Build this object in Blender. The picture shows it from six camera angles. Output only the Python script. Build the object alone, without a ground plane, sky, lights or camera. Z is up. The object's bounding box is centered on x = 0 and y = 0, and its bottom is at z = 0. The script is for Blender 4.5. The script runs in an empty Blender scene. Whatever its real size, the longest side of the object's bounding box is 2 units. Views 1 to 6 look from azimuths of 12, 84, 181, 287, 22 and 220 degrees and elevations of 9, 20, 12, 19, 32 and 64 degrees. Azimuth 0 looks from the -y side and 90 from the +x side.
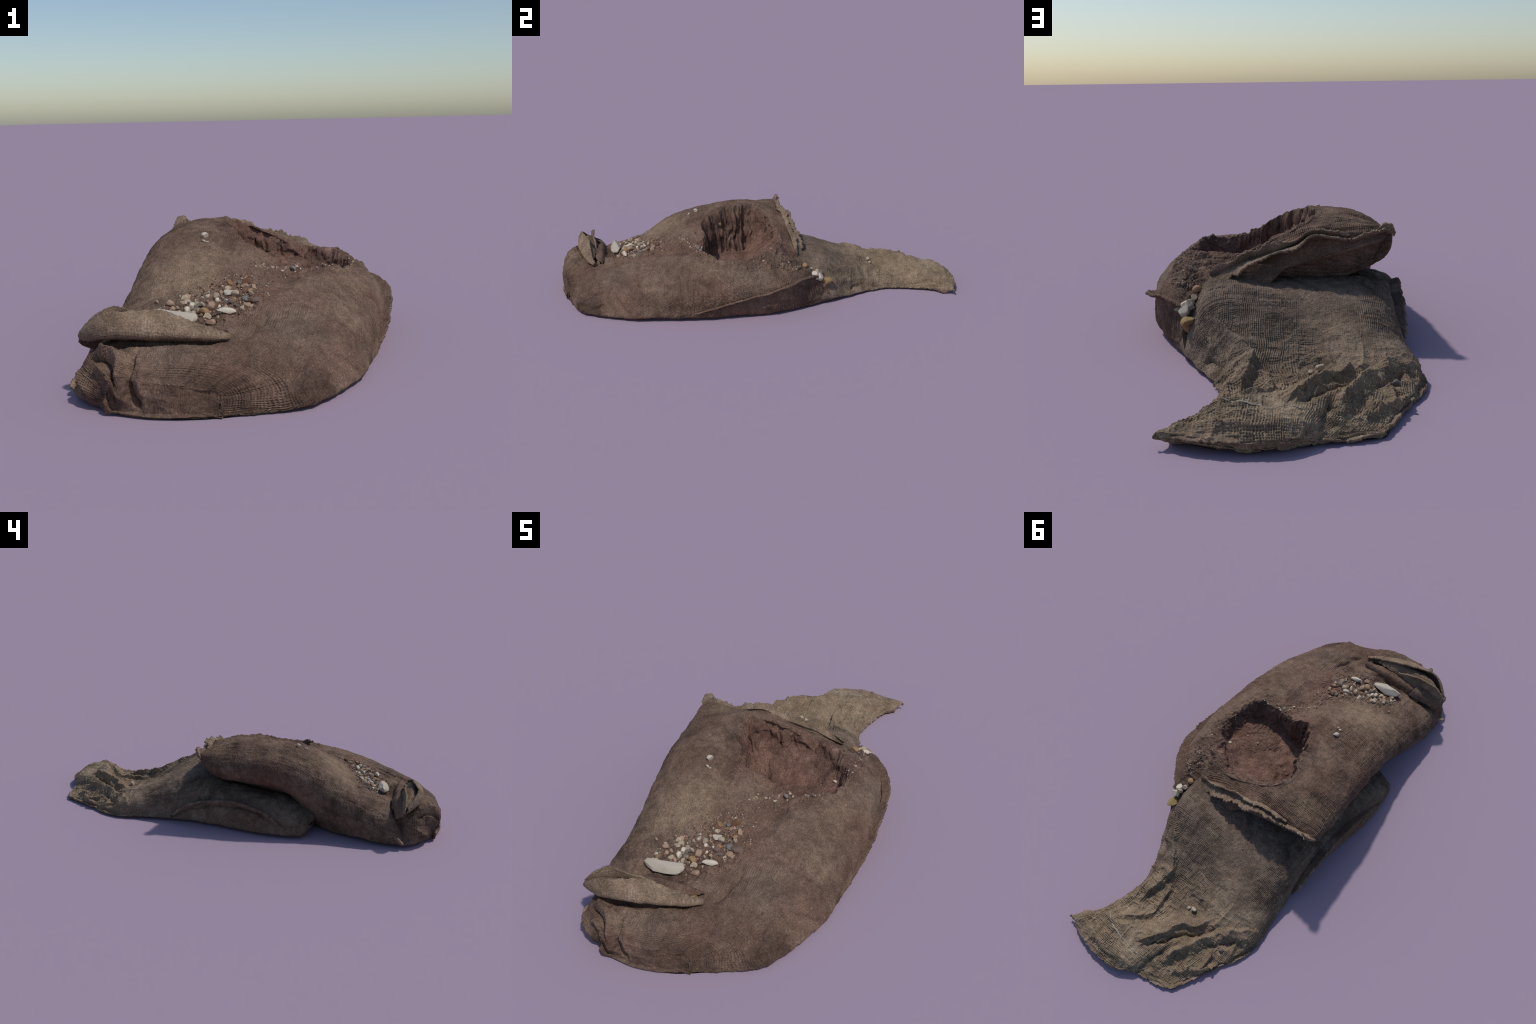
"""Two old burlap sandbags: a torn one, spilling gravel, draped over a slumped one with an empty mouth."""
import bpy, math
import numpy as np
from mathutils import Vector, Matrix

RNG = np.random.default_rng(7)

# ------------------------------------------------------------------ numeric helpers
def smooth(a, b, x):
    t = np.clip((x - a) / (b - a), 0.0, 1.0)
    return t * t * (3 - 2 * t)

def _hash(i, j, k, seed):
    h = (i * 374761393 + j * 668265263 + k * 2147483647 + seed * 974634777) & 0xFFFFFFFF
    h = ((h ^ (h >> 13)) * 1274126177) & 0xFFFFFFFF
    h = ((h ^ (h >> 16)) * 2246822519) & 0xFFFFFFFF
    return ((h ^ (h >> 15)) & 0xFFFFFF) / float(0xFFFFFF) * 2 - 1

def noise3(P, scale, seed=0):
    """smooth value noise in -1..1"""
    Q = np.asarray(P) * scale + 100.0
    F = np.floor(Q)
    T = Q - F
    T = T * T * T * (T * (T * 6 - 15) + 10)
    I = F.astype(np.int64)
    out = 0.0
    for dx in (0, 1):
        wx = T[:, 0] if dx else 1 - T[:, 0]
        for dy in (0, 1):
            wy = T[:, 1] if dy else 1 - T[:, 1]
            for dz in (0, 1):
                wz = T[:, 2] if dz else 1 - T[:, 2]
                out = out + wx * wy * wz * _hash(I[:, 0] + dx, I[:, 1] + dy, I[:, 2] + dz, seed)
    return out

def fbm(P, scale, octaves=3, seed=0):
    out, a, tot = 0.0, 1.0, 0.0
    for o in range(octaves):
        out = out + a * noise3(P, scale * 2.03 ** o, seed + 17 * o)
        tot += a
        a *= 0.5
    return out / tot

def catmull(C, t, axis, closed):
    """Catmull-Rom through the control array C along one axis, at parameters t."""
    C = np.moveaxis(np.asarray(C, float), axis, 0)
    n = len(C)
    i = np.floor(t).astype(int)
    if not closed:
        i = np.clip(i, 0, n - 2)
    f = t - i
    if closed:
        idx = [(i + k) % n for k in (-1, 0, 1, 2)]
        p0, p1, p2, p3 = (C[k] for k in idx)
    else:
        E = np.concatenate([[2 * C[0] - C[1]], C, [2 * C[-1] - C[-2]]])
        p0, p1, p2, p3 = (E[i + k] for k in (0, 1, 2, 3))
    f = f.reshape((-1,) + (1,) * (C.ndim - 1))
    out = 0.5 * (2 * p1 + (p2 - p0) * f + (2 * p0 - 5 * p1 + 4 * p2 - p3) * f ** 2
                 + (3 * p1 - p0 - 3 * p2 + p3) * f ** 3)
    return np.moveaxis(out, 0, axis)

def curve(points, n):
    """evenly spaced points on a Catmull-Rom curve"""
    C = np.asarray(points, float)
    t = np.linspace(0, len(C) - 1 - 1e-6, 40 * len(C))
    D = catmull(C, t, 0, False)
    s = np.concatenate([[0], np.cumsum(np.linalg.norm(np.diff(D[:, :3], axis=0), axis=1))])
    q = np.linspace(0, s[-1], n)
    return np.stack([np.interp(q, s, D[:, k]) for k in range(D.shape[1])], 1)

def segment_samples(lengths, step):
    t = []
    for i, L in enumerate(lengths):
        m = max(2, int(round(L / step[i] if hasattr(step, '__len__') else L / step)))
        t.append(i + np.arange(m) / m)
    return np.concatenate(t)

def grid_normals(G, closed_u=True):
    """normals of a grid G[v,u,3], u closed"""
    if closed_u:
        du = np.roll(G, -1, 1) - np.roll(G, 1, 1)
    else:
        du = np.gradient(G, axis=1)
    dv = np.gradient(G, axis=0)
    N = np.cross(du, dv)
    L = np.linalg.norm(N, axis=2, keepdims=True)
    return N / np.maximum(L, 1e-12)

def line_distance(P, line):
    """distance to a 3D polyline, signed side (in plan) and position 0..1 along it"""
    best = np.full(len(P), 1e9); side = np.zeros(len(P)); along = np.zeros(len(P))
    n = len(line) - 1
    for i in range(n):
        a, b = line[i], line[i + 1]
        ab = b - a
        t = np.clip(((P - a) @ ab) / max(ab @ ab, 1e-12), 0, 1)
        d = P - (a + t[:, None] * ab)
        r = np.linalg.norm(d, axis=1)
        m = r < best
        best[m] = r[m]
        side[m] = np.sign(ab[0] * d[m, 1] - ab[1] * d[m, 0])
        along[m] = (i + t[m]) / n
    return best, side, along

def polygon_distance(P, poly):
    """signed distance in plan, positive inside"""
    x, y = P[:, 0], P[:, 1]
    best = np.full(len(P), 1e9); inside = np.zeros(len(P), bool)
    n = len(poly)
    for i in range(n):
        (x0, y0), (x1, y1) = poly[i], poly[(i + 1) % n]
        dx, dy = x1 - x0, y1 - y0
        t = np.clip(((x - x0) * dx + (y - y0) * dy) / (dx * dx + dy * dy), 0, 1)
        best = np.minimum(best, np.hypot(x - x0 - t * dx, y - y0 - t * dy))
        c = ((y0 > y) != (y1 > y)) & (x < dx * (y - y0) / (dy if dy else 1e-12) + x0)
        inside ^= c
    return np.where(inside, best, -best)

# ------------------------------------------------------------------ mesh helpers
def add_object(name, V, faces, mat, parent, smooth_shade=True):
    me = bpy.data.meshes.new(name)
    V = np.asarray(V, np.float32); F = np.asarray(faces, np.int32)
    me.vertices.add(len(V)); me.vertices.foreach_set("co", V.ravel())
    k = F.shape[1]
    me.loops.add(F.size); me.loops.foreach_set("vertex_index", F.ravel())
    me.polygons.add(len(F))
    me.polygons.foreach_set("loop_start", np.arange(0, F.size, k, dtype=np.int32))
    me.update(calc_edges=True); me.validate()
    me.polygons.foreach_set("use_smooth", np.full(len(me.polygons), smooth_shade))
    me.materials.append(mat)
    ob = bpy.data.objects.new(name, me)
    bpy.context.scene.collection.objects.link(ob)
    ob.parent = parent
    return ob

def add_empty(name, label, category):
    e = bpy.data.objects.new(name, None)
    e.empty_display_size = 0.1
    bpy.context.scene.collection.objects.link(e)
    e["label"] = label; e["category"] = category
    return e

def grid_faces(nv, nu, closed_u):
    v, u = np.meshgrid(np.arange(nv - 1), np.arange(nu if closed_u else nu - 1), indexing='ij')
    u2 = (u + 1) % nu
    return np.stack([v * nu + u, v * nu + u2, (v + 1) * nu + u2, (v + 1) * nu + u], -1).reshape(-1, 4)

def split_by_region(name_mask, V, N, F, parent):
    """cut one smooth surface into named parts that keep the whole surface's normals"""
    obs = []
    for name, mask, mat in name_mask:
        f = F[mask]
        if not len(f):
            continue
        used, inv = np.unique(f, return_inverse=True)
        ob = add_object(name, V[used], inv.reshape(f.shape), mat, parent)
        ob.data.normals_split_custom_set_from_vertices(N[used].astype(np.float32))
        obs.append(ob)
    return obs

# ------------------------------------------------------------------ materials
def burlap_material(name, dark, mid, light, dust, dust_amount=0.5, red=(0.1, 0.045, 0.035), red_amount=0.3, dry=None, stains=()):
    m = bpy.data.materials.new(name); m.use_nodes = True
    nt = m.node_tree; nd = nt.nodes; lk = nt.links
    for n in list(nd): nd.remove(n)
    out = nd.new("ShaderNodeOutputMaterial"); bs = nd.new("ShaderNodeBsdfPrincipled")
    lk.new(bs.outputs[0], out.inputs[0])
    bs.inputs["Roughness"].default_value = 0.93
    bs.inputs["Specular IOR Level"].default_value = 0.18
    tc = nd.new("ShaderNodeTexCoord")
    def noise(scale, detail=4, rough=0.6, dist=0.0):
        n = nd.new("ShaderNodeTexNoise"); n.inputs["Scale"].default_value = scale
        n.inputs["Detail"].default_value = detail; n.inputs["Roughness"].default_value = rough
        n.inputs["Distortion"].default_value = dist
        lk.new(tc.outputs["Object"], n.inputs["Vector"]); return n.outputs["Fac"]
    def ramp(fac, stops):
        r = nd.new("ShaderNodeValToRGB")
        while len(r.color_ramp.elements) < len(stops): r.color_ramp.elements.new(0.5)
        for e, (p, c) in zip(r.color_ramp.elements, stops):
            e.position = p; e.color = (*c, 1) if len(c) == 3 else c
        lk.new(fac, r.inputs[0]); return r.outputs[0]
    def mix(fac, a, b, mode='MIX'):
        x = nd.new("ShaderNodeMix"); x.data_type = 'RGBA'; x.blend_type = mode
        if isinstance(fac, float): x.inputs[0].default_value = fac
        else: lk.new(fac, x.inputs[0])
        for s, v in ((6, a), (7, b)):
            if isinstance(v, tuple): x.inputs[s].default_value = (*v, 1)
            else: lk.new(v, x.inputs[s])
        return x.outputs[2]
    def g(v): return (v, v, v)
    base = ramp(noise(9.0, 6, 0.66, 0.6), [(0.36, dark), (0.5, mid), (0.64, light)])
    patch = ramp(noise(2.6, 3, 0.55, 0.2), [(0.5, g(0)), (0.66, g(dust_amount))])
    base = mix(patch, base, dust)
    redm = ramp(noise(3.7, 4, 0.6, 0.3), [(0.5, g(0)), (0.7, g(red_amount))])
    base = mix(redm, base, red)
    for centre, radius, colour, strength in stains:      # patches of dust, damp and soil
        ds = nd.new("ShaderNodeVectorMath"); ds.operation = 'DISTANCE'
        lk.new(tc.outputs["Object"], ds.inputs[0]); ds.inputs[1].default_value = centre
        ma = nd.new("ShaderNodeMath"); ma.operation = 'MULTIPLY_ADD'; ma.inputs[1].default_value = radius * 1.6
        lk.new(noise(7, 4, 0.65), ma.inputs[0]); lk.new(ds.outputs["Value"], ma.inputs[2])
        base = mix(ramp(ma.outputs[0], [(radius * 0.9, g(strength)), (radius * 1.9, g(0))]), base, colour)
    if dry:      # sun-bleached towards the open mouth (+y end)
        sp = nd.new("ShaderNodeSeparateXYZ"); lk.new(tc.outputs["Object"], sp.inputs[0])
        ad = nd.new("ShaderNodeMath"); ad.operation = 'MULTIPLY_ADD'
        ad.inputs[1].default_value = 0.5; lk.new(noise(4.5, 4, 0.6), ad.inputs[0]); lk.new(sp.outputs[1], ad.inputs[2])
        base = mix(ramp(ad.outputs[0], [(0.62, g(0)), (0.95, g(0.95))]), base, ramp(noise(7, 4, 0.6), [(0.35, dry[0]), (0.65, dry[1])]))
    blotch = ramp(noise(32, 4, 0.65, 0.5), [(0.32, g(0.72)), (0.5, g(1.0)), (0.7, g(1.3))])
    base = mix(0.85, base, blotch, 'MULTIPLY')
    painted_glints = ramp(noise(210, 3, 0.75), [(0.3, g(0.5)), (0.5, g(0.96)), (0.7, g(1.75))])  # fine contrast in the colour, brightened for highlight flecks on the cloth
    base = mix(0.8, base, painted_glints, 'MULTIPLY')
    speck = ramp(noise(75, 3, 0.65), [(0.66, g(0)), (0.74, g(0.55))])
    base = mix(speck, base, tuple(min(1, c * 1.5) for c in dust))
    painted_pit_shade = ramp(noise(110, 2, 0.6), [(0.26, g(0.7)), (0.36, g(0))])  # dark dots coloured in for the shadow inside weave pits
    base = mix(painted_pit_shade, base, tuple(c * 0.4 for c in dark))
    lk.new(base, bs.inputs["Base Color"])
    bump = nd.new("ShaderNodeBump"); bump.inputs["Strength"].default_value = 0.35
    bump.inputs["Distance"].default_value = 0.004
    lk.new(noise(170, 3, 0.7), bump.inputs["Height"])
    lk.new(bump.outputs[0], bs.inputs["Normal"])
    return m

def stone_material(name, col, var=0.25, scale=40):
    m = bpy.data.materials.new(name); m.use_nodes = True
    nt = m.node_tree; nd = nt.nodes; lk = nt.links
    bs = nd["Principled BSDF"]
    bs.inputs["Roughness"].default_value = 0.8
    bs.inputs["Specular IOR Level"].default_value = 0.25
    tc = nd.new("ShaderNodeTexCoord")
    n = nd.new("ShaderNodeTexNoise"); n.inputs["Scale"].default_value = scale
    n.inputs["Detail"].default_value = 4
    lk.new(tc.outputs["Object"], n.inputs["Vector"])
    r = nd.new("ShaderNodeValToRGB")
    r.color_ramp.elements[0].position = 0.3; r.color_ramp.elements[1].position = 0.72
    r.color_ramp.elements[0].color = (*[c * (1 - var) for c in col], 1)
    r.color_ramp.elements[1].color = (*[min(1, c * (1 + var)) for c in col], 1)
    lk.new(n.outputs["Fac"], r.inputs[0])
    oi = nd.new("ShaderNodeObjectInfo")
    mr = nd.new("ShaderNodeMapRange")
    mr.inputs[3].default_value = 0.78; mr.inputs[4].default_value = 1.18
    lk.new(oi.outputs["Random"], mr.inputs[0])
    mx = nd.new("ShaderNodeMix"); mx.data_type = 'RGBA'; mx.blend_type = 'MULTIPLY'
    mx.inputs[0].default_value = 1.0
    lk.new(r.outputs[0], mx.inputs[6]); lk.new(mr.outputs[0], mx.inputs[7])
    lk.new(mx.outputs[2], bs.inputs["Base Color"])
    b = nd.new("ShaderNodeBump"); b.inputs["Strength"].default_value = 0.3; b.inputs["Distance"].default_value = 0.003
    lk.new(n.outputs["Fac"], b.inputs["Height"]); lk.new(b.outputs[0], bs.inputs["Normal"])
    return m

TAN, DAMP, RUST, GREY = (0.262, 0.186, 0.126), (0.076, 0.051, 0.039), (0.156, 0.084, 0.060), (0.160, 0.126, 0.098)
CLOTH_TORN = burlap_material("torn_sack_burlap", (0.088, 0.055, 0.041), (0.142, 0.092, 0.067), (0.196, 0.133, 0.096),
                             (0.230, 0.164, 0.116), 0.45, red=(0.142, 0.072, 0.052), red_amount=0.4,
                             stains=[((-.14, -.52, .27), .17, TAN, .7), ((-.26, .05, .37), .08, TAN, .55), ((.10, -.12, .28), .24, RUST, .75),
                                     ((.05, -.52, .22), .15, RUST, .75), ((.02, -.98, .04), .12, DAMP, .6), ((.24, -.78, .06), .10, DAMP, .55), ((.20, -.70, .16), .13, GREY, .45),
                                     ((.10, -.85, .14), .08, DAMP, .45), ((.36, -.05, .12), .14, GREY, .4), ((.36, .1, .05), .13, RUST, .65), ((-.05, -.93, .13), .10, GREY, .35),
                                     ((-.36, -.2, .25), .16, RUST, .55), ((-.1, .15, .27), .14, RUST, .5)])
CLOTH_SLUMPED = burlap_material("slumped_sack_burlap", (0.102, 0.071, 0.053), (0.158, 0.114, 0.086), (0.215, 0.159, 0.119),
                                (0.250, 0.188, 0.140), 0.4, red=(0.142, 0.072, 0.052), red_amount=0.3,
                                dry=((0.200, 0.145, 0.096), (0.300, 0.225, 0.153)),
                                stains=[((.16, .40, .10), .09, DAMP, .6), ((-.02, .36, .16), .11, DAMP, .45), ((-.2, .42, .12), .12, TAN, .35), ((-.43, -.05, .04), .17, RUST, .6)])
CLOTH_HEM = burlap_material("dry_hem_burlap", (0.150, 0.104, 0.071), (0.218, 0.155, 0.108), (0.280, 0.206, 0.145),
                            (0.315, 0.24, 0.17), 0.5, red=(0.165, 0.092, 0.068), red_amount=0.3)
SOIL = burlap_material("red_soil", (0.110, 0.062, 0.047), (0.160, 0.093, 0.070), (0.210, 0.127, 0.097),
                       (0.24, 0.155, 0.115), 0.4, red=(0.178, 0.084, 0.061), red_amount=0.6)
STONES = {
    'white': stone_material("chalk_stone", (0.60, 0.52, 0.42), 0.12, 25),
    'cream': stone_material("cream_stone", (0.44, 0.35, 0.255), 0.25),
    'ochre': stone_material("ochre_stone", (0.30, 0.185, 0.095), 0.25),
    'pink': stone_material("pink_stone", (0.36, 0.24, 0.17), 0.2),
    'grey': stone_material("grey_stone", (0.20, 0.18, 0.155), 0.3),
    'russet': stone_material("russet_stone", (0.165, 0.085, 0.05), 0.25),
    'yellow': stone_material("yellow_stone", (0.34, 0.24, 0.10), 0.35, 30),
    'brown': stone_material("brown_clod", (0.15, 0.10, 0.078), 0.3, 60),
}
THREAD = stone_material("pale_thread", (0.28, 0.25, 0.205), 0.2, 90)

# ------------------------------------------------------------------ loft of a filled sack
def loft(stations, step_ring, step_long, weights, close=(0.5, 0.5)):
    """stations: rings of 3D control points. Returns the grid, and cloth coordinates (u across, v along)."""
    C = np.array(stations, float)
    seg = np.linalg.norm(np.roll(C, -1, 1) - C, axis=2).max(0)
    tu = segment_samples(seg, np.array([step_ring * w for w in weights]))
    segv = np.linalg.norm(np.diff(C, axis=0), axis=2).max(1)
    tv = np.concatenate([segment_samples(segv, step_long), [len(C) - 1 - 1e-9]])
    G = catmull(catmull(C, tu, 1, True), tv, 0, False)
    # close both ends: fold the last rings onto their own middle line
    nt = len(C[0]) - 2
    def collapse(row, low):
        top = row[tu <= nt - 1]; bot = row[tu > nt - 1]
        o = np.argsort(top[:, 0]); p = np.argsort(bot[:, 0])
        out = row.copy()
        for k in (1, 2):
            a = np.interp(row[:, 0], top[o, 0], top[o, k]); b = np.interp(row[:, 0], bot[p, 0], bot[p, k])
            out[:, k] = a * (1 - low) + b * low
        return out
    a, b = collapse(G[0], close[0]), collapse(G[-1], close[1])
    fan = lambda row, inner: np.repeat((row.mean(0) * 0.6 + inner.mean(0) * 0.4)[None], len(row), 0)
    ease = np.linspace(0, 1, 22)[1:, None, None]
    G = np.concatenate([fan(a, G[3])[None], (G[:1] + (a[None] - G[:1]) * ease)[::-1], G, G[-1:] + (b[None] - G[-1:]) * ease, fan(b, G[-4])[None]])
    ends = (len(ease) + 1, len(ease) + 1)
    tv = np.concatenate([np.zeros(ends[0]), tv, np.full(ends[1], tv[-1])])
    return G, tu, tv

def cloth_coords(G, iu0, tv, first, last):
    L = np.linalg.norm(np.diff(G, axis=1), axis=2)
    s = np.concatenate([np.zeros((len(G), 1)), np.cumsum(L, 1)], 1)
    u = s - s[:, iu0:iu0 + 1]
    i0, i1 = int(np.searchsorted(tv, first)), int(np.searchsorted(tv, last))
    u[:i0] = u[i0]; u[i1:] = u[i1]              # threads run straight into the closed ends
    mid = G[:, max(iu0 - 60, 0):iu0 + 60].mean(1)
    v = np.concatenate([[0], np.cumsum(np.linalg.norm(np.diff(mid, axis=0), axis=1))])
    return u, np.repeat(v[:, None], G.shape[1], 1)

def closing(nv, nu, rows=6):
    """1 over the sack, fading to 0 where the ends fold shut"""
    i = np.arange(nv)
    return np.repeat(smooth(1, rows, i) * smooth(1, rows, i[::-1]), nu)

def weave(u, v, P, pitch, seed):
    """plain weave relief with open pores between wandering, uneven threads, about -1..1"""
    w = fbm(P, 8, 2, seed) * 0.014 + noise3(P, 55, seed + 31) * 0.0011
    w2 = fbm(P, 8, 2, seed + 5) * 0.014 + noise3(P, 55, seed + 32) * 0.0011
    U = (u.ravel() + w) / pitch; W = (v.ravel() + w2) / pitch
    z = np.zeros_like(U)
    slub_u = noise3(np.stack([U * 0.9, W * 0.07, z], 1), 1.0, seed + 11)
    slub_v = noise3(np.stack([U * 0.07, W * 0.9, z + 9], 1), 1.0, seed + 12)
    warp = np.cos(2 * np.pi * U) * (0.7 + 0.7 * slub_u); weft = np.cos(2 * np.pi * W) * (0.7 + 0.7 * slub_v)
    return np.maximum(warp, weft) * 0.9 + 0.22 * warp * weft - 0.2

def apply_ridges(P, N, ridges):
    """ridges: (polyline, width, height, asymmetry); height<0 makes a groove; asym>0 makes the left side steep"""
    D = np.zeros(len(P)); sparse = P[::23]
    for pts, width, height, asym in ridges:
        snapped = [sparse[np.argmin(((sparse - np.array(p)) ** 2).sum(1))] for p in pts]
        line = curve(snapped, 30)
        near = (np.abs(P - (line.max(0) + line.min(0)) / 2) < np.ptp(line, axis=0) / 2 + 4.5 * width).all(1)
        idx = np.nonzero(near)[0]
        if not len(idx): continue
        Q = P[idx] + 0.008 * np.stack([noise3(P[idx], 28, 401), noise3(P[idx], 28, 402), noise3(P[idx], 28, 403)], 1)
        d, side, along = line_distance(Q, line)
        w = np.where(side > 0, width * (1 - asym), width * (1 + asym))
        taper = np.minimum(smooth(0, 0.25, along + 0.03), smooth(0, 0.25, 1.03 - along))
        q = d / w
        D[idx] += height * taper * (0.65 * np.exp(-q ** 2) + 0.35 * np.exp(-1.6 * q))
    return P + N * D[:, None]

def crumple(P, scale, seed):
    """sharp-crested random wrinkles, 0..1"""
    a = 1 - np.abs(noise3(P, scale, seed)) * 2
    b = 1 - np.abs(noise3(P, scale * 2.1, seed + 3)) * 2
    return np.maximum(a, 0) ** 2 * 0.65 + np.maximum(b, 0) ** 2 * 0.35

# ------------------------------------------------------------------ the torn upper sack
# ring order: left foot, left low, left bulge, left shoulder, five along the top, right shoulder,
#             right seam, right low, right foot, two underneath
def ring(y, *pts):
    return [(p[0], y + (p[2] if len(p) > 2 else 0.0), p[1]) for p in pts]

UPPER = [
    ring(-1.0, (-.22, .006, .035), (-.24, .035, .03), (-.235, .065, .035), (-.21, .085, .04), (-.17, .095, .025), (-.13, .095, .02),
         (-.09, .09, .018), (-.04, .085, .024), (.01, .075, .04), (.04, .065, .055), (.055, .05, .06), (.055, .03, .06),
         (.03, .003, .055), (-.03, .002, .03), (-.13, .002, .02)),
    ring(-0.972, (-.305, .004, .06), (-.332, .045, .055), (-.322, .095, .06), (-.285, .13, .06), (-.2, .147, .05), (-.12, .150, .04),
         (-.05, .148, .045), (.02, .138, .06), (.08, .12, .085), (.125, .095, .09), (.15, .065, .084), (.155, .035, .07),
         (.14, .004, .062), (.0, .0, .015), (-.14, .0, .008)),
    ring(-0.86, (-.362, .004, .015), (-.362, .045, .01), (-.350, .095, .018), (-.322, .135, .025), (-.24, .157, 0), (-.13, .163),
         (-.05, .162), (.02, .157), (.1, .146, .015), (.165, .122, .02), (.225, .082, .01), (.25, .042),
         (.245, .004), (.05, .0), (-.15, .0)),
    ring(-0.72, (-.350, .004), (-.382, .04), (-.383, .09), (-.336, .148), (-.24, .175), (-.13, .168),
         (-.03, .166), (.05, .172), (.13, .178), (.205, .162), (.278, .112), (.324, .053),
         (.322, .004), (.1, .0), (-.15, .0)),
    ring(-0.56, (-.312, .004), (-.350, .06), (-.370, .125), (-.338, .19), (-.25, .233), (-.14, .238),
         (-.03, .230), (.05, .226), (.13, .222), (.235, .210), (.330, .152), (.372, .070),
         (.370, .004), (.1, .0), (-.15, .0)),
    ring(-0.42, (-.250, .01), (-.305, .08), (-.348, .16), (-.343, .245), (-.275, .31), (-.17, .323),
         (-.05, .302), (.05, .268), (.14, .248), (.27, .232), (.365, .160), (.402, .07),
         (.379, .004), (.15, .0), (-.15, .02)),
    ring(-0.28, (-.235, .14), (-.305, .178), (-.360, .232), (-.350, .303), (-.278, .350), (-.17, .362),
         (-.05, .348), (.04, .308), (.14, .260), (.28, .248), (.383, .165), (.412, .075),
         (.385, .004), (.18, .02), (-.15, .08)),
    ring(-0.10, (-.230, .18), (-.312, .205), (-.370, .260), (-.356, .333), (-.28, .377), (-.18, .392),
         (-.08, .389), (.01, .360), (.13, .308), (.268, .264), (.383, .180), (.414, .10),
         (.378, .004), (.2, .02), (-.15, .10)),
    ring(0.03, (-.240, .195), (-.320, .223), (-.376, .273), (-.366, .335), (-.29, .369), (-.19, .382),
         (-.09, .368), (.01, .337), (.13, .306), (.255, .262, .02), (.355, .185, .03), (.395, .12, .02),
         (.365, .004, .03), (.2, .05), (-.15, .12)),
    ring(0.105, (-.265, .212, -.02), (-.325, .250, -.01), (-.368, .303), (-.365, .345), (-.29, .358), (-.2, .348),
         (-.1, .345), (.0, .312), (.12, .272, .01), (.240, .21, .04), (.305, .175, .085), (.330, .12, .095),
         (.30, .004, .125), (.2, .19, .03), (-.15, .205, .0)),
    ring(0.135, (-.335, .315, -.01), (-.345, .325, 0), (-.36, .338, 0), (-.356, .352), (-.29, .335), (-.21, .32),
         (-.11, .335, .01), (.0, .29, .02), (.12, .24, .035), (.215, .192, .065), (.258, .15, .135), (.272, .10, .16),
         (.245, .004, .205), (.19, .205, .045), (-.15, .318, .0)),
]
HOLE = [(.284, -.025), (.305, -.11), (.287, -.205), (.225, -.272), (.15, -.275), (.07, -.268), (-.02, -.27), (-.065, -.225), (-.098, -.175),
        (-.105, -.11), (-.135, -.06), (-.14, -.01), (-.07, .062), (.04, .096), (.13, .102), (.228, .055)]

CRUST = [(.08, -.46), (.15, -.32), (.24, -.28), (.31, -.16), (.34, .0), (.33, .12), (.27, .24), (.22, .2), (.24, .1), (.27, 0), (.25, -.2), (.16, -.26), (.02, -.36), (.0, -.48)]
GRAVEL = [(.06, -.48), (.0, -.46), (-.12, -.56), (-.22, -.66), (-.25, -.73), (-.12, -.76), (.02, -.74), (.09, -.62), (.11, -.54)]
UPPER_FOLDS = [
    # crumpled gathers on the front left corner, under the flap
    ([(-.305, -.86, .165), (-.255, -.905, .165), (-.222, -.93, .145), (-.200, -.945, .11), (-.190, -.975, .06)], .016, .030, .3),
    ([(-.285, -.925, .12), (-.250, -.95, .11), (-.225, -.965, .085), (-.205, -.98, .055), (-.180, -.99, .03)], .015, .026, .3),
    ([(-.170, -.905, .16), (-.174, -.94, .118), (-.166, -.96, .08), (-.160, -.98, .045), (-.150, -.99, .015)], .008, -.040, 0),
    ([(-.315, -.885, .13), (-.262, -.935, .13), (-.222, -.955, .10), (-.200, -.98, .06)], .007, -.030, 0),
    ([(-.345, -.88, .10), (-.315, -.91, .06), (-.27, -.95, .03)], .012, .016, 0),
    ([(-.335, -.90, .05), (-.29, -.94, .03), (-.24, -.97, .015)], .008, -.014, 0),
    ([(-.145, -.95, .13), (-.140, -.97, .09), (-.130, -.98, .05)], .010, .010, 0),
    # open mouth between the flap and the left flank
    ([(-.385, -.85, .02), (-.375, -.83, .10), (-.33, -.80, .155), (-.26, -.785, .165), (-.20, -.775, .168)], .022, -.036, 0),
    # slit below the flap
    ([(-.30, -.875, .16), (-.17, -.875, .165), (-.04, -.835, .165), (.05, -.805, .165)], .013, -.03, 0),
    # cloth roll beside the big stone, creases beyond
    ([(.03, -.735, .185), (-.06, -.765, .19), (-.15, -.78, .185), (-.24, -.79, .18)], .022, .018, 0),
    ([(.13, -.61, .21), (.11, -.68, .195), (.085, -.76, .185), (.06, -.80, .175)], .010, -.016, 0),
    ([(.08, -.815, .16), (.10, -.86, .13), (.11, -.90, .1)], .012, -.008, 0),
    # soft dents of the front face
    ([(.20, -.85, .05), (.23, -.80, .07), (.25, -.74, .09)], .03, -.014, 0),
    ([(-.08, -.98, .10), (.02, -.97, .06), (.12, -.93, .03)], .025, -.008, 0),
    # shallow trough that carries the soil from pit to gravel
    ([(.16, -.30, .25), (.12, -.42, .24), (.09, -.55, .215)], .04, -.012, 0),
    # pinch on the left flank
    ([(-.39, -.30, .21), (-.37, -.29, .25), (-.35, -.28, .29)], .02, -.008, 0),
]

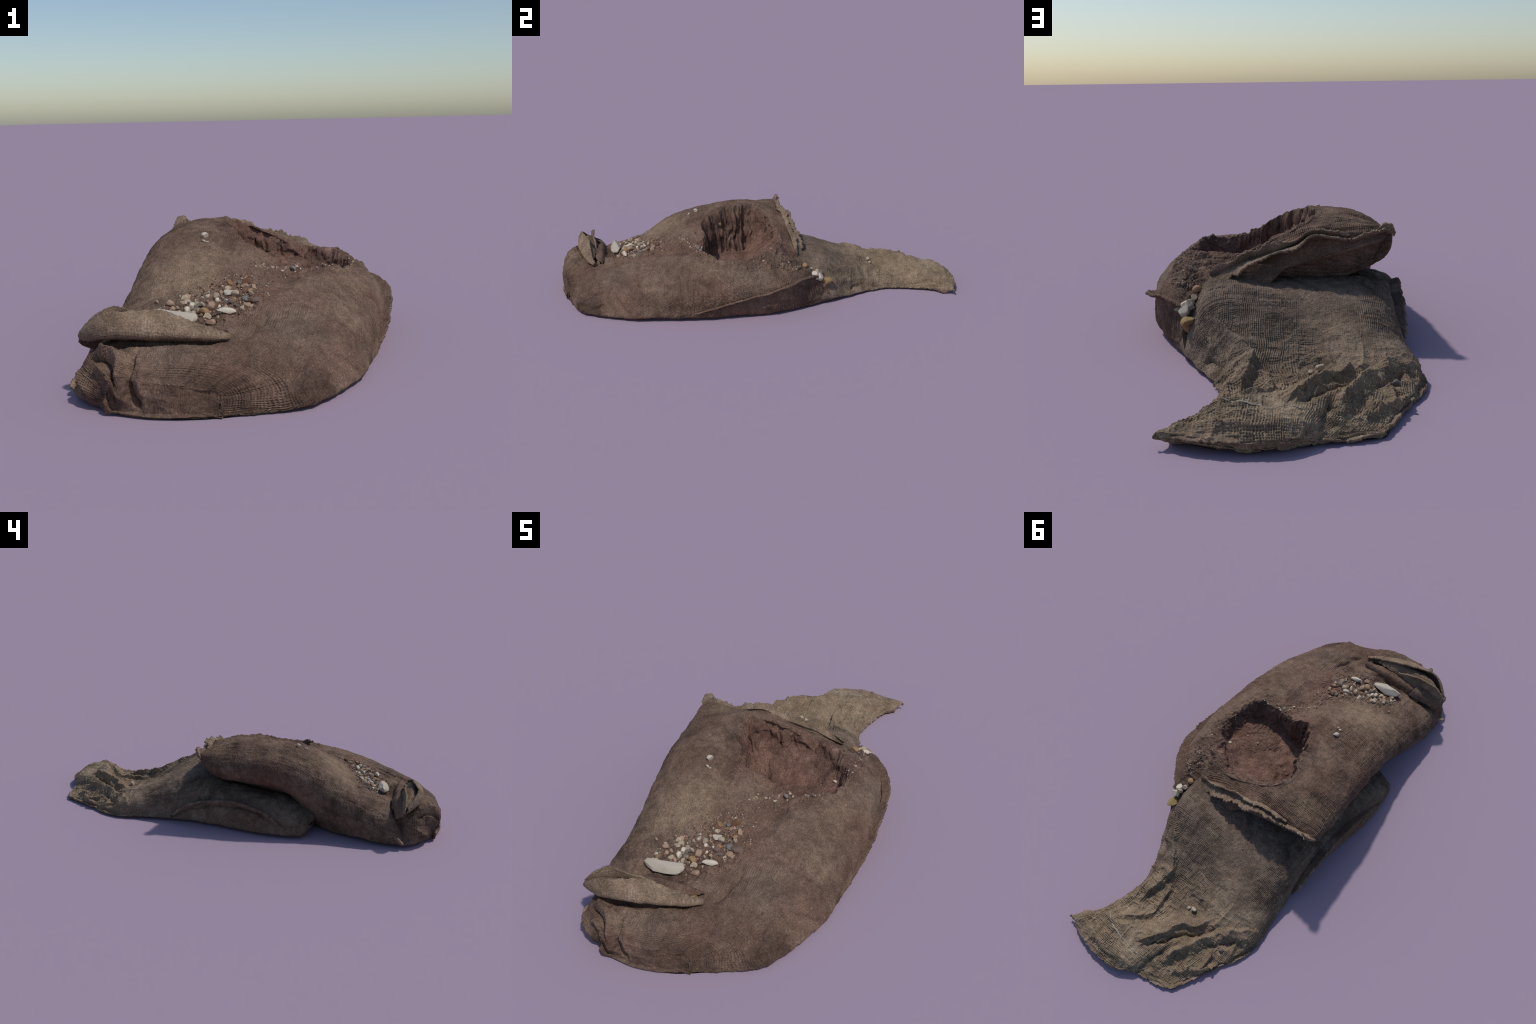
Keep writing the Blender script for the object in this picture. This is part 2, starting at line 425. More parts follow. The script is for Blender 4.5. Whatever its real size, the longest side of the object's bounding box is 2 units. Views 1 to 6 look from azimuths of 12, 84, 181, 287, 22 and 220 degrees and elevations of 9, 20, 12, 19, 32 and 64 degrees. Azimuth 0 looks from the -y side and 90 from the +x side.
def build_torn_sack():
    root = add_empty("torn_sandbag", "torn brown burlap sandbag spilling soil and gravel", "sandbag")
    G, tu, tv = loft(UPPER, 0.00185, 0.00185, [1, 1, 1, 1, 1, 1, 1, 1, 1, 1, 1, 1, 5, 5, 5], (1.0, 0.5))
    iu0 = int(np.searchsorted(tu, 6.0))
    u, v = cloth_coords(G, iu0, tv, 1.6, 8.6)
    nv, nu = G.shape[:2]
    N = grid_normals(G).reshape(-1, 3); P = G.reshape(-1, 3).copy()
    T = np.tile(tu, nv)
    top = smooth(2.6, 3.4, T) * (1 - smooth(10.0, 10.8, T))
    # sagging unevenness of the filling
    P += N * (fbm(P, 6, 2, 3) * 0.005 + fbm(P, 17, 3, 9) * 0.0035 + (crumple(P, 9, 13) - 0.25) * 0.004 - 0.004)[:, None]
    P = apply_ridges(P, N, UPPER_FOLDS)
    # torn pit: pleated wall, flat soil floor
    cx, cy = 0.08, -0.09
    ang = np.arctan2(P[:, 1] - cy, P[:, 0] - cx)
    A = np.stack([np.cos(ang) * 5.0, np.sin(ang) * 5.0, P[:, 2] * 9.0], 1)
    pleat = noise3(A, 2.2, 21) * 0.5 + noise3(A, 4.6, 24) * 0.5
    leftish = smooth(0.3, -0.6, np.cos(ang - np.radians(205)) * -1)      # pleated threads hang at the left and front wall
    d0 = polygon_distance(P, HOLE)
    d = d0 + (0.003 + 0.006 * leftish) * pleat + 0.010 * fbm(P, 26, 3, 22)
    floor = 0.156 + 0.012 * fbm(P, 16, 3, 30) + 0.02 * smooth(0.12, 0.24, P[:, 0]) + 0.075 * smooth(-0.07, 0.07, P[:, 1])
    k = smooth(0.0, 0.044 - 0.014 * leftish, d) * top
    k = k ** 0.8
    zf = np.minimum(P[:, 2], floor)
    P[:, 2] = P[:, 2] * (1 - k) + zf * k
    wall = 4 * k * (1 - k)
    P += 0.020 * wall[:, None] * np.stack([fbm(P, 24, 3, 81), fbm(P, 24, 3, 82), fbm(P, 24, 3, 83)], 1)
    band = np.exp(-(d0 / 0.022) ** 2) * top
    P[:, 2] += band * (0.003 + 0.008 * pleat * leftish + 0.006 * fbm(P, 40, 2, 84))
    # loose crust of dried mud with clods, right of the pit and down to the gravel
    crust = smooth(-0.11, -0.01, d0) * (1 - smooth(-0.005, 0.01, d0)) * smooth(0.0, 0.10, P[:, 0] - 0.35 * (P[:, 1] + 0.25))
    tail_crust = smooth(-0.03, 0.02, polygon_distance(P, CRUST))
    grav = smooth(-0.04, 0.04, polygon_distance(P, GRAVEL))
    lump = np.maximum(np.maximum(crust, tail_crust), grav) * top
    P += N * (lump * (0.014 * np.maximum(fbm(P, 34, 4, 61), -0.25) + 0.006 * crumple(P, 40, 66) + 0.002))[:, None]
    G2 = P.reshape(nv, nu, 3)
    N = grid_normals(G2).reshape(-1, 3)
    soil = (d > 0.004) & (top > 0.5)
    w = weave(u, v, P, 0.0064, 1)
    wm = (0.45 + 0.70 * smooth(-0.3, 0.3, fbm(P, 6, 3, 44))) * np.where(soil, 0, 1) * (1 - 0.85 * lump)
    rough = fbm(P, 60, 3, 71) + 1.3 * (crumple(P, 70, 73) - 0.2)
    wm = wm * closing(nv, nu); rough = rough * closing(nv, nu) + 0.8 * fbm(P, 28, 3, 72)
    P = P + N * (0.0029 * w * wm + 0.0014 * rough + np.where(soil, 0.005 * fbm(P, 40, 4, 75) + 0.003 * crumple(P, 50, 76), 0))[:, None]
    P[:, 2] = np.maximum(P[:, 2], 0.0)
    N = grid_normals(P.reshape(nv, nu, 3)).reshape(-1, 3)
    F = grid_faces(nv, nu, True)
    fs = soil[F].all(1)
    split_by_region([("sack_cloth", ~fs, CLOTH_TORN), ("exposed_soil", fs, SOIL)], P, N, F, root)
    return root, P, N, top

# ------------------------------------------------------------------ the slumped lower sack
# ring order: left foot, left bulge, left shoulder, top left, top mid-left, top mid, top mid-right, top right,
#             right shoulder, right bulge, right foot, two underneath
LOWER = [
    ring(-0.42, (-.36, .03, .015), (-.38, .045, .012), (-.37, .065, .015), (-.3, .075), (-.2, .09), (-.1, .09), (0, .09), (.05, .09),
         (.1, .08), (.1, .06), (.1, .03), (0, .02), (-.2, .02)),
    ring(-0.385, (-.395, .004, .015), (-.420, .05, .012), (-.392, .085, .01), (-.33, .102), (-.2, .11), (-.1, .11), (0, .11), (.08, .11),
         (.13, .09), (.14, .06), (.13, .004), (0, 0), (-.2, 0)),
    ring(-0.2, (-.410, .004), (-.428, .06), (-.408, .122), (-.345, .155), (-.24, .155), (-.1, .11), (.03, .09), (.12, .09),
         (.18, .08), (.2, .05), (.2, .004), (0, 0), (-.2, 0)),
    ring(0.0, (-.385, .004), (-.402, .06), (-.390, .128), (-.340, .168), (-.25, .182), (-.1, .13), (.03, .11), (.14, .11),
         (.2, .09), (.22, .05), (.22, .004), (0, 0), (-.2, 0)),
    ring(0.09, (-.376, .004), (-.392, .06), (-.375, .132), (-.33, .178), (-.25, .196), (-.1, .190), (.03, .185), (.13, .185),
         (.2, .17), (.24, .09), (.245, .004), (0, 0), (-.2, 0)),
    ring(0.16, (-.372, .004), (-.385, .058), (-.370, .135), (-.328, .180), (-.25, .199), (-.1, .206), (.03, .213), (.13, .221),
         (.212, .208), (.262, .11), (.262, .004), (0, 0), (-.2, 0)),
    ring(0.3, (-.375, .004), (-.385, .045), (-.370, .10), (-.32, .147), (-.22, .172), (-.1, .183), (.03, .19), (.11, .203),
         (.200, .185), (.262, .09), (.268, .004), (0, 0), (-.2, 0)),
    ring(0.42, (-.39, .004), (-.395, .035), (-.375, .078), (-.32, .110), (-.22, .127), (-.1, .128), (.02, .130), (.09, .135),
         (.152, .112), (.207, .045), (.215, .004), (0, 0), (-.2, 0)),
    ring(0.54, (-.405, .004), (-.407, .02), (-.39, .052), (-.33, .078), (-.22, .083), (-.1, .07), (.0, .058), (.06, .068),
         (.115, .058), (.152, .02), (.156, .004), (0, 0), (-.2, 0)),
    ring(0.64, (-.385, .004), (-.385, .015), (-.37, .035), (-.32, .054), (-.22, .062), (-.12, .05), (-.03, .04), (.05, .042),
         (.1, .036), (.128, .018), (.132, .004), (0, 0), (-.2, 0)),
    ring(0.75, (-.322, .004), (-.322, .012), (-.312, .022), (-.275, .033), (-.2, .052), (-.11, .072), (-.02, .052), (.05, .044),
         (.11, .04), (.145, .022), (.15, .004), (0, 0), (-.2, 0)),
    ring(0.84, (-.283, .004, .02), (-.283, .010, .02), (-.273, .016, .02), (-.23, .022, .02), (-.17, .036, .01), (-.09, .070), (0, .080), (.07, .082),
         (.135, .068), (.172, .036), (.178, .004), (0, 0), (-.2, 0)),
    ring(0.925, (-.252, .004, -.02), (-.252, .006, -.02), (-.24, .010, -.02), (-.19, .013, -.01), (-.125, .018, -.005), (-.075, .058, .012), (0, .068, .018), (.08, .066, 0.014),
         (.16, .055, 0), (.225, .046, -.005), (.225, .004, -.005), (.05, 0), (-.1, 0)),
    ring(0.968, (-.21, .004, -.06), (-.21, .005, -.06), (-.20, .007, -.055), (-.16, .008, -.04), (-.115, .010, -.025), (-.065, .034, .010), (0, .036, .025), (.08, .036, .025),
         (.16, .038, .010), (.248, .040, -.018), (.248, .022, -.018), (.05, 0.006, .018), (-.08, 0.003, -.02)),
]
LOWER_FOLDS = [
    ([(-.39, .27, .012), (-.395, .20, .062), (-.395, .11, .100), (-.40, .0, .115), (-.405, -.12, .110), (-.415, -.22, .080), (-.42, -.285, .03)], .012, -.016, 0),
    # (path, width, height, asymmetry: the left of the path is the steep side)
    ([(.18, .34, .15), (.130, .435, .12), (.062, .505, .07), (.062, .60, .06), (.068, .671, .06), (.09, .75, .05)], .021, .028, .6),
    ([(.022, .565, .05), (.0, .684, .05), (.02, .755, .06), (.10, .83, .08)], .018, .024, .6),
    ([(-.205, .56, .06), (-.20, .63, .06), (-.13, .70, .07), (-.09, .785, .08), (-.03, .86, .085)], .020, .030, .6),
    ([(-.244, .582, .055), (-.231, .643, .055), (-.160, .718, .06), (-.118, .795, .06), (-.06, .865, .07)], .008, -.026, 0),
    ([(-.265, .62, .05), (-.22, .70, .05), (-.180, .765, .05), (-.165, .85, .035)], .018, .034, -.4),
    ([(-.251, .70, .04), (-.308, .635, .04), (-.372, .574, .04)], .022, -.026, .3),
    ([(-.395, .49, .05), (-.33, .56, .06), (-.27, .585, .06)], .020, .016, -.5),
    ([(-.20, .85, .015), (-.25, .81, .02), (-.31, .755, .015), (-.35, .69, .02)], .012, .022, .4),
    ([(-.15, .91, .015), (-.135, .86, .03), (-.15, .81, .05)], .013, -.018, 0),
    ([(-.28, .65, .03), (-.305, .70, .03), (-.30, .78, .02)], .013, .018, .5),
    ([(-.22, .73, .04), (-.25, .76, .03), (-.26, .82, .02)], .011, .016, -.4),
    ([(.02, .44, .11), (-.08, .47, .09), (-.20, .46, .09)], .03, -.008, 0),
    ([(-.02, .50, .07), (-.12, .53, .06), (-.26, .52, .06)], .016, .008, .3),
    ([(-.05, .46, .10), (-.10, .50, .08), (-.13, .58, .06)], .012, .007, .3),
    ([(.24, .34, .09), (.19, .40, .09), (.17, .47, .06)], .02, .014, .4),
    ([(.20, .44, .02), (.165, .48, .03), (.14, .52, .04)], .010, -.012, 0),
    ([(.12, .60, .03), (.11, .68, .03), (.13, .78, .03)], .012, .012, .4),
    ([(.20, .93, .04), (.10, .945, .05), (.0, .95, .05)], .02, .008, 0),
]

def build_slumped_sack():
    root = add_empty("slumped_sandbag", "half empty brown burlap sandbag with crumpled open mouth", "sandbag")
    G, tu, tv = loft(LOWER, 0.0019, 0.0019, [1, 1, 1, 1, 1, 1, 1, 1, 1, 1, 5, 5, 5], (0.5, 0.8))
    iu0 = int(np.searchsorted(tu, 5.0))
    u, v = cloth_coords(G, iu0, tv, 1.2, 10.5)
    nv, nu = G.shape[:2]
    N = grid_normals(G).reshape(-1, 3); P = G.reshape(-1, 3).copy()
    limp = smooth(0.40, 0.62, P[:, 1])          # the empty end is crumpled, the filled end is taut
    P += N * (fbm(P, 7, 2, 103) * 0.004 + fbm(P, 19, 3, 109) * 0.003
              + (crumple(P, 10, 113) - 0.25) * (0.003 + 0.009 * limp) + (crumple(P, 24, 117) - 0.25) * 0.007 * limp - 0.004)[:, None]
    P = apply_ridges(P, N, LOWER_FOLDS)
    N = grid_normals(P.reshape(nv, nu, 3)).reshape(-1, 3)
    w = weave(u, v, P, 0.0064, 101)
    wm = 0.30 + 0.80 * smooth(-0.35, 0.25, fbm(P, 6, 3, 144))
    wm = wm * closing(nv, nu)
    P = P + N * (0.0029 * w * wm + 0.0014 * closing(nv, nu) * (fbm(P, 60, 3, 171) + 1.2 * (crumple(P, 70, 173) - 0.2)) + 0.0011 * fbm(P, 28, 3, 172))[:, None]
    P[:, 2] = np.maximum(P[:, 2], 0.0)
    N = grid_normals(P.reshape(nv, nu, 3)).reshape(-1, 3)
    F = grid_faces(nv, nu, True)
    mouth = P[F, 1].mean(1) > 0.55
    split_by_region([("sack_cloth", ~mouth, CLOTH_SLUMPED), ("sack_mouth", mouth, CLOTH_SLUMPED)], P, N, F, root)
    return root, P, N

upper_root, UP, UN, UTOP = build_torn_sack()
lower_root, LP, LN = build_slumped_sack()

# ------------------------------------------------------------------ cloth edges, flaps and seams
def sheet(name, net, n, m, thick, mat, parent, seed, fray=0.004, pitch=0.008, crumple=0.004):
    """a piece of sacking of real thickness through a small net of control points, frayed along its last column"""
    C = np.array(net, float)
    S = catmull(catmull(C, np.linspace(0, C.shape[1] - 1 - 1e-9, m), 1, False), np.linspace(0, len(C) - 1 - 1e-9, n), 0, False)
    across = S[:, -1] - S[:, -2]
    across /= np.maximum(np.linalg.norm(across, axis=1, keepdims=True), 1e-9)
    f = fbm(S[:, -1], 55, 3, seed) * fray * 1.6 + noise3(S[:, -1], 190, seed + 2) * fray * 0.6
    wgt = np.linspace(0, 1, m) ** 3
    S = S + (across * f[:, None])[:, None, :] * wgt[None, :, None]
    N = grid_normals(S, False)
    Q = S.reshape(-1, 3)
    S = S + N * (crumple * fbm(Q, 22, 3, seed + 7)).reshape(n, m, 1)
    lu = np.concatenate([[0], np.cumsum(np.linalg.norm(np.diff(S[n // 2], axis=0), axis=1))])
    lv = np.concatenate([[0], np.cumsum(np.linalg.norm(np.diff(S[:, m // 2], axis=0), axis=1))])
    w = weave(np.tile(lu, (n, 1)), np.repeat(lv[:, None], m, 1), Q, pitch, seed).reshape(n, m, 1)
    A = S + N * (thick / 2 + 0.0014 * w); B = S - N * (thick / 2 + 0.0014 * w)
    R = np.concatenate([A, B[:, ::-1]], 1)
    mid = (R + R[:, ::-1]) / 2
    R = np.concatenate([mid[:1], R, mid[-1:]])
    R[..., 2] = np.maximum(R[..., 2], 0.0005)
    return add_object(name, R.reshape(-1, 3), grid_faces(len(R), R.shape[1], True), mat, parent)

def seam(name, path, direction, width, n, m, thick, mat, parent, seed, fray=0.005, wave=0.006):
    """a frayed seam allowance standing out from the sack along a path"""
    c = curve(path, max(12, n // 6))
    dirs = curve(direction, len(c)) if np.ndim(direction) == 2 else np.tile(np.array(direction, float), (len(c), 1))
    dirs = dirs / np.linalg.norm(dirs, axis=1, keepdims=True)
    ends = np.minimum(1, np.minimum(np.arange(len(c)) / 3.0, np.arange(len(c))[::-1] / 3.0) * 0.8 + 0.2)
    w = (np.interp(np.linspace(0, 1, len(c)), np.linspace(0, 1, len(width)), width) if np.ndim(width) else np.full(len(c), width)) * ends
    t = np.gradient(c, axis=0); t /= np.linalg.norm(t, axis=1, keepdims=True)
    side = np.cross(t, dirs)
    wob = side * (noise3(c, 17, seed) * wave)[:, None]
    net = np.stack([c - dirs * 0.010, c + dirs * (w * 0.45)[:, None] + wob * 0.4, c + dirs * w[:, None] + wob], 1)
    return sheet(name, net, n, m, thick, mat, parent, seed, fray)

# front flap of the open mouth: outer and inner layer
sheet("mouth_flap", [
    [(.040, -.800, .160), (.047, -.806, .166), (.047, -.804, .171), (.042, -.798, .174)],
    [(-.030, -.825, .160), (-.030, -.855, .176), (-.033, -.850, .193), (-.030, -.822, .203)],
    [(-.100, -.840, .162), (-.102, -.878, .184), (-.108, -.872, .214), (-.120, -.838, .238)],
    [(-.190, -.850, .165), (-.192, -.895, .187), (-.198, -.894, .220), (-.200, -.866, .246)],
    [(-.270, -.845, .165), (-.276, -.890, .182), (-.284, -.896, .208), (-.275, -.886, .236)],
    [(-.335, -.835, .156), (-.346, -.850, .162), (-.352, -.856, .174), (-.345, -.852, .188)]],
    190, 44, .007, CLOTH_HEM, upper_root, 301)
sheet("mouth_flap", [
    [(-.120, -.800, .175), (-.122, -.806, .198), (-.125, -.808, .212)],
    [(-.200, -.795, .172), (-.202, -.822, .208), (-.210, -.826, .238)],
    [(-.260, -.795, .168), (-.266, -.830, .210), (-.264, -.826, .249)],
    [(-.320, -.805, .158), (-.327, -.836, .190), (-.312, -.842, .226)],
    [(-.345, -.818, .150), (-.357, -.836, .162), (-.357, -.842, .180)]],
    120, 36, .007, CLOTH_HEM, upper_root, 311)
# inner lining curling in the mouth, and a rolled fold lying beside the big stone
sheet("mouth_flap", [
    [(-.22, -.765, .170), (-.225, -.785, .188), (-.23, -.815, .200)],
    [(-.275, -.775, .160), (-.290, -.800, .182), (-.295, -.835, .192)],
    [(-.315, -.790, .145), (-.338, -.815, .165), (-.342, -.842, .172)],
    [(-.335, -.80, .120), (-.358, -.825, .140), (-.358, -.845, .152)]],
    80, 50, .006, CLOTH_TORN, upper_root, 321)
sheet("mouth_flap", [
    [(.035, -.765, .168), (.03, -.775, .176), (.02, -.785, .172)],
    [(-.05, -.755, .165), (-.055, -.775, .192), (-.06, -.805, .176)],
    [(-.13, -.755, .165), (-.14, -.780, .198), (-.15, -.815, .180)],
    [(-.20, -.760, .165), (-.215, -.785, .190), (-.22, -.81, .172)],
    [(-.245, -.775, .155), (-.255, -.79, .168), (-.255, -.805, .160)]],
    150, 44, .006, CLOTH_TORN, upper_root, 325)
# lining that bridges the two layers of the flap
sheet("mouth_flap", [
    [(.00, -.835, .176), (-.005, -.822, .184), (-.01, -.808, .178)],
    [(-.08, -.860, .190), (-.08, -.835, .208), (-.08, -.808, .186)],
    [(-.17, -.880, .200), (-.17, -.850, .218), (-.17, -.815, .196)],
    [(-.26, -.880, .196), (-.26, -.855, .216), (-.26, -.822, .200)],
    [(-.335, -.852, .172), (-.338, -.843, .184), (-.340, -.832, .176)]],
    150, 40, .006, CLOTH_HEM, upper_root, 327)
# rear seam of the torn sack, two lips
REAR = [(-.372, .128, .343), (-.345, .132, .352), (-.300, .136, .338), (-.235, .140, .322), (-.190, .146, .330), (-.115, .152, .338), (-.060, .160, .308),
        (.025, .168, .285), (.095, .176, .262), (.150, .184, .235), (.200, .19, .215)]
seam("seam_edge", REAR, [(-.3, .8, .5), (0, .9, .35), (0, .9, -.1), (0, .9, -.3), (.1, .9, -.3)], [.024, .016, .028, .034, .042, .030], 300, 14, .006, CLOTH_HEM, upper_root, 331, .010, .016)
seam("seam_edge", [(x, y - .006, z + .012) for x, y, z in REAR[3:]], [(0, .55, .85), (0, .6, .8), (0, .5, .85), (.1, .5, .85)],
     [.008, .018, .012, .020, .010], 240, 12, .006, CLOTH_HEM, upper_root, 337, .009, .014)
seam("seam_edge", [(-.378, .125, .340), (-.365, .132, .352), (-.345, .136, .358), (-.320, .138, .352)], (-.15, .35, .9), [.016, .024, .020, .010], 60, 12, .009, CLOTH_HEM, upper_root, 341)
# side seam low on the right
seam("seam_edge", [(.368, -.43, .010), (.398, -.33, .035), (.414, -.22, .066), (.416, -.09, .098), (.406, .04, .125), (.356, .15, .148), (.306, .225, .152), (.275, .27, .140)],
     [(.9, -.2, .3), (1, 0, .25), (1, .1, .35), (.8, .5, .4)], [.008, .014, .020, .022, .022, .014], 330, 12, .008, CLOTH_TORN, upper_root, 351)
# frayed corner beside the mouth, on the ground
seam("seam_edge", [(-.365, -.80, .055), (-.378, -.82, .035), (-.372, -.845, .015)], (-.7, -.6, .2), [.010, .018, .014], 40, 10, .009, CLOTH_HEM, upper_root, 361)
# side seam of the slumped sack
seam("seam_edge", [(-.385, .275, .022), (-.386, .20, .075), (-.382, .11, .115), (-.383, .0, .130), (-.390, -.12, .125), (-.403, -.22, .095), (-.412, -.285, .045), (-.405, -.31, .012)],
     [(-.8, 0, .5), (-.9, 0, .35), (-.9, 0, .3), (-.8, 0, .3)], [.014, .028, .034, .034, .028, .014], 300, 14, .013, CLOTH_SLUMPED, lower_root, 371)

# ------------------------------------------------------------------ stones
def stone_mesh(name, seed, facets):
    me = bpy.data.meshes.new(name)
    import bmesh
    bm = bmesh.new(); bmesh.ops.create_icosphere(bm, subdivisions=3, radius=1.0)
    V = np.array([v.co[:] for v in bm.verts])
    r = np.random.default_rng(seed)
    if facets:                                   # knapped by random planes
        for _ in range(facets):
            n = r.normal(size=3); n /= np.linalg.norm(n); h = r.uniform(0.38, 0.78)
            over = np.maximum(V @ n - h, 0); V = V - over[:, None] * n
    V = V * (1 + 0.10 * fbm(V, 1.5, 3, seed)[:, None])
    V /= np.abs(V).max(0)
    for v, c in zip(bm.verts, V): v.co = c
    bm.to_mesh(me); bm.free()
    me.polygons.foreach_set("use_smooth", np.full(len(me.polygons), True))
    me.set_sharp_from_angle(angle=math.radians(24))
    return me

SHAPES = [stone_mesh("stone", 40 + i, (3, 7, 12, 6, 10, 8)[i]) for i in range(6)]
SHAPES_BY_MAT = {}

def shape_for(i, mat):
    if (i, mat) not in SHAPES_BY_MAT:
        me = SHAPES[i].copy(); me.materials.clear(); me.materials.append(STONES[mat]); SHAPES_BY_MAT[(i, mat)] = me
    return SHAPES_BY_MAT[(i, mat)]

class Ground:
    """looks up the sack surface under a point in plan"""
    def __init__(self, P, N):
        m = N[:, 2] > 0.25
        self.P, self.N = P[m][::3], N[m][::3]
    def at(self, x, y):
        d = (self.P[:, 0] - x) ** 2 + (self.P[:, 1] - y) ** 2
        near = np.argsort(d)[:12]
        i = near[np.argmax(self.P[near, 2])]
        return self.P[near, 2].mean(), self.N[i]

upper_ground, lower_ground = Ground(UP, UN), Ground(LP, LN)

def put_stone(name, xyz, size, mat, parent, shape, rot=None, rng=RNG):
    ob = bpy.data.objects.new(name, shape_for(shape, mat))
    ob.location = xyz; ob.scale = size
    ob.rotation_euler = rot if rot is not None else tuple(rng.uniform(0, 6.28, 3))
    ob.parent = parent
    bpy.context.scene.collection.objects.link(ob)
    return ob

def on(ground, x, y, r, sink=0.35):
    z, n = ground.at(x, y)
    return (x, y, z + r * (1 - 2 * sink))

# the ones that can be recognised one by one: x, y, half sizes, colour, shape, turn
put_stone("stone", (-.135, -.712, .198), (.068, .028, .027), 'white', upper_root, 2, (.35, .10, .28))
NAMED = [(.0, -.655, (.030, .011, .012), 'white', 3, .2), (-.062, -.655, (.017, .014, .016), 'ochre', 0, .4), (-.05, -.63, (.019, .015, .018), 'pink', 1, 1.1),
         (.027, -.495, (.021, .012, .018), 'russet', 4, .9), (.062, -.58, (.026, .020, .010), 'brown', 5, .2), (-.045, -.585, (.013, .012, .012), 'cream', 1, 2.),
         (-.01, -.56, (.016, .013, .015), 'white', 2, .5), (.01, -.57, (.013, .012, .012), 'cream', 0, 1.), (.004, -.60, (.014, .012, .010), 'brown', 3, 0.),
         (-.105, -.63, (.012, .010, .012), 'white', 1, 1.), (-.085, -.65, (.011, .012, .010), 'grey', 0, 2.), (-.13, -.62, (.010, .009, .009), 'cream', 2, .3),
         (-.155, -.655, (.011, .009, .010), 'pink', 1, 1.4), (-.17, -.63, (.008, .008, .008), 'cream', 0, 0.), (-.035, -.69, (.014, .012, .012), 'pink', 5, .6),
         (.05, -.545, (.012, .01, .01), 'ochre', 1, .2), (.055, -.56, (.011, .009, .009), 'cream', 4, 1.8), (.004, -.785, (.012, .010, .010), 'yellow', 1, .2),
         (.022, -.80, (.010, .009, .010), 'pink', 0, 1.), (-.245, -.775, (.022, .016, .015), 'yellow', 2, .4), (-.30, -.80, (.018, .012, .012), 'grey', 4, 1.2),
         (-.15, -.295, (.013, .011, .012), 'white', 1, .4), (-.145, -.33, (.006, .005, .005), 'white', 0, .4), (-.133, -.335, (.006, .005, .005), 'cream', 2, .4),
         (.134, -.297, (.011, .010, .010), 'grey', 0, .4), (-.075, -.178, (.010, .009, .009), 'ochre', 1, .4), (.234, -.043, (.009, .007, .007), 'white', 0, .4),
         (.148, -.129, (.006, .005, .005), 'cream', 0, .4), (-.215, -.61, (.007, .006, .007), 'pink', 0, .4),
         (.239, .207, (.016, .014, .013), 'ochre', 0, .4)]
for x, y, sz, mat, sh, turn in NAMED:
    put_stone("stone", on(upper_ground, x, y, sz[2], 0.27), sz, mat, upper_root, sh, (turn * .3, turn * .2, turn))
# pale flint and yellow clod wedged between the two sacks
for x, y, z, sz, mat, sh in [(.268, .250, .150, (.022, .018, .016), 'white', 1), (.274, .278, .138, (.020, .020, .020), 'white', 3), (.255, .270, .156, (.016, .016, .014), 'cream', 2),
                             (.288, .255, .136, (.014, .018, .016), 'grey', 4), (.258, .303, .112, (.022, .016, .036), 'yellow', 5), (.262, .305, .088, (.014, .012, .020), 'ochre', 2),
                             (.246, .24, .168, (.012, .011, .011), 'cream', 1), (.262, .232, .170, (.010, .009, .009), 'brown', 3), (.25, .285, .15, (.012, .012, .016), 'grey', 4)]:
    put_stone("stone", (x, y, z), sz, mat, upper_root, sh)
# two pebbles and a dark one on the slumped sack
for x, y, sz, mat, sh in [(-.125, .600, (.011, .010, .016), 'cream', 2), (-.103, .606, (.009, .009, .009), 'cream', 1), (-.322, .653, (.012, .010, .010), 'grey', 0)]:
    put_stone("stone", on(lower_ground, x, y, sz[2], 0.2), sz, mat, lower_root, sh)

def scatter(n, poly, sizes, mats, parent, ground, rng, sink=0.42, name="stone"):
    A = np.array(poly); lo, hi = A.min(0), A.max(0); made = 0
    while made < n:
        p = rng.uniform(lo, hi)
        if polygon_distance(np.array([[p[0], p[1], 0.0]]), poly)[0] < 0: continue
        r = sizes[0] + (sizes[1] - sizes[0]) * rng.random() ** 1.7
        sz = r * rng.uniform(0.55, 1.35, 3)
        put_stone(name, on(ground, p[0], p[1], sz[2], sink), tuple(sz), mats[rng.integers(len(mats))], parent, int(rng.integers(6)), None, rng)
        made += 1
rg = np.random.default_rng(11)
MIXED = ['cream', 'cream', 'cream', 'white', 'ochre', 'pink', 'pink', 'grey', 'brown', 'brown']
scatter(140, [(.05, -.50), (-.02, -.50), (-.12, -.585), (-.20, -.66), (-.20, -.69), (-.10, -.695), (-.03, -.68), (.06, -.62), (.08, -.55)], (.0035, .0125), MIXED, upper_root, upper_ground, rg)
scatter(22, [(.08, -.40), (.13, -.31), (.17, -.28), (.10, -.28), (.04, -.36)], (.0025, .007), ['cream', 'white', 'pink', 'brown'], upper_root, upper_ground, rg)
scatter(45, [(.15, -.30), (.24, -.27), (.30, -.15), (.33, .0), (.32, .12), (.28, .24), (.24, .22), (.26, .10), (.29, -.02), (.28, -.15), (.22, -.25)], (.003, .008), ['brown', 'brown', 'brown', 'cream', 'grey', 'pink'], upper_root, upper_ground, rg)
scatter(10, [(.05, -.2), (.2, -.2), (.22, -.02), (.05, .0)], (.002, .005), ['brown', 'cream'], upper_root, upper_ground, rg)

# torn cloth edge hanging over the rear and front rim of the pit
def rim(points, inward, width, seed, wave):
    path = [(x, y, upper_ground.at(x - inward[0] * 0.012, y - inward[1] * 0.012)[0] + 0.001) for x, y in points]
    seam("torn_edge", path, (inward[0], inward[1], -.15), width, 160, 12, .006, CLOTH_TORN, upper_root, seed, .010, wave)
rim([(-.13, .015), (-.07, .064), (.04, .098), (.13, .104), (.20, .075), (.245, .045)], (.05, -1), [.008, .016, .020, .016, .012, .006], 381, .012)

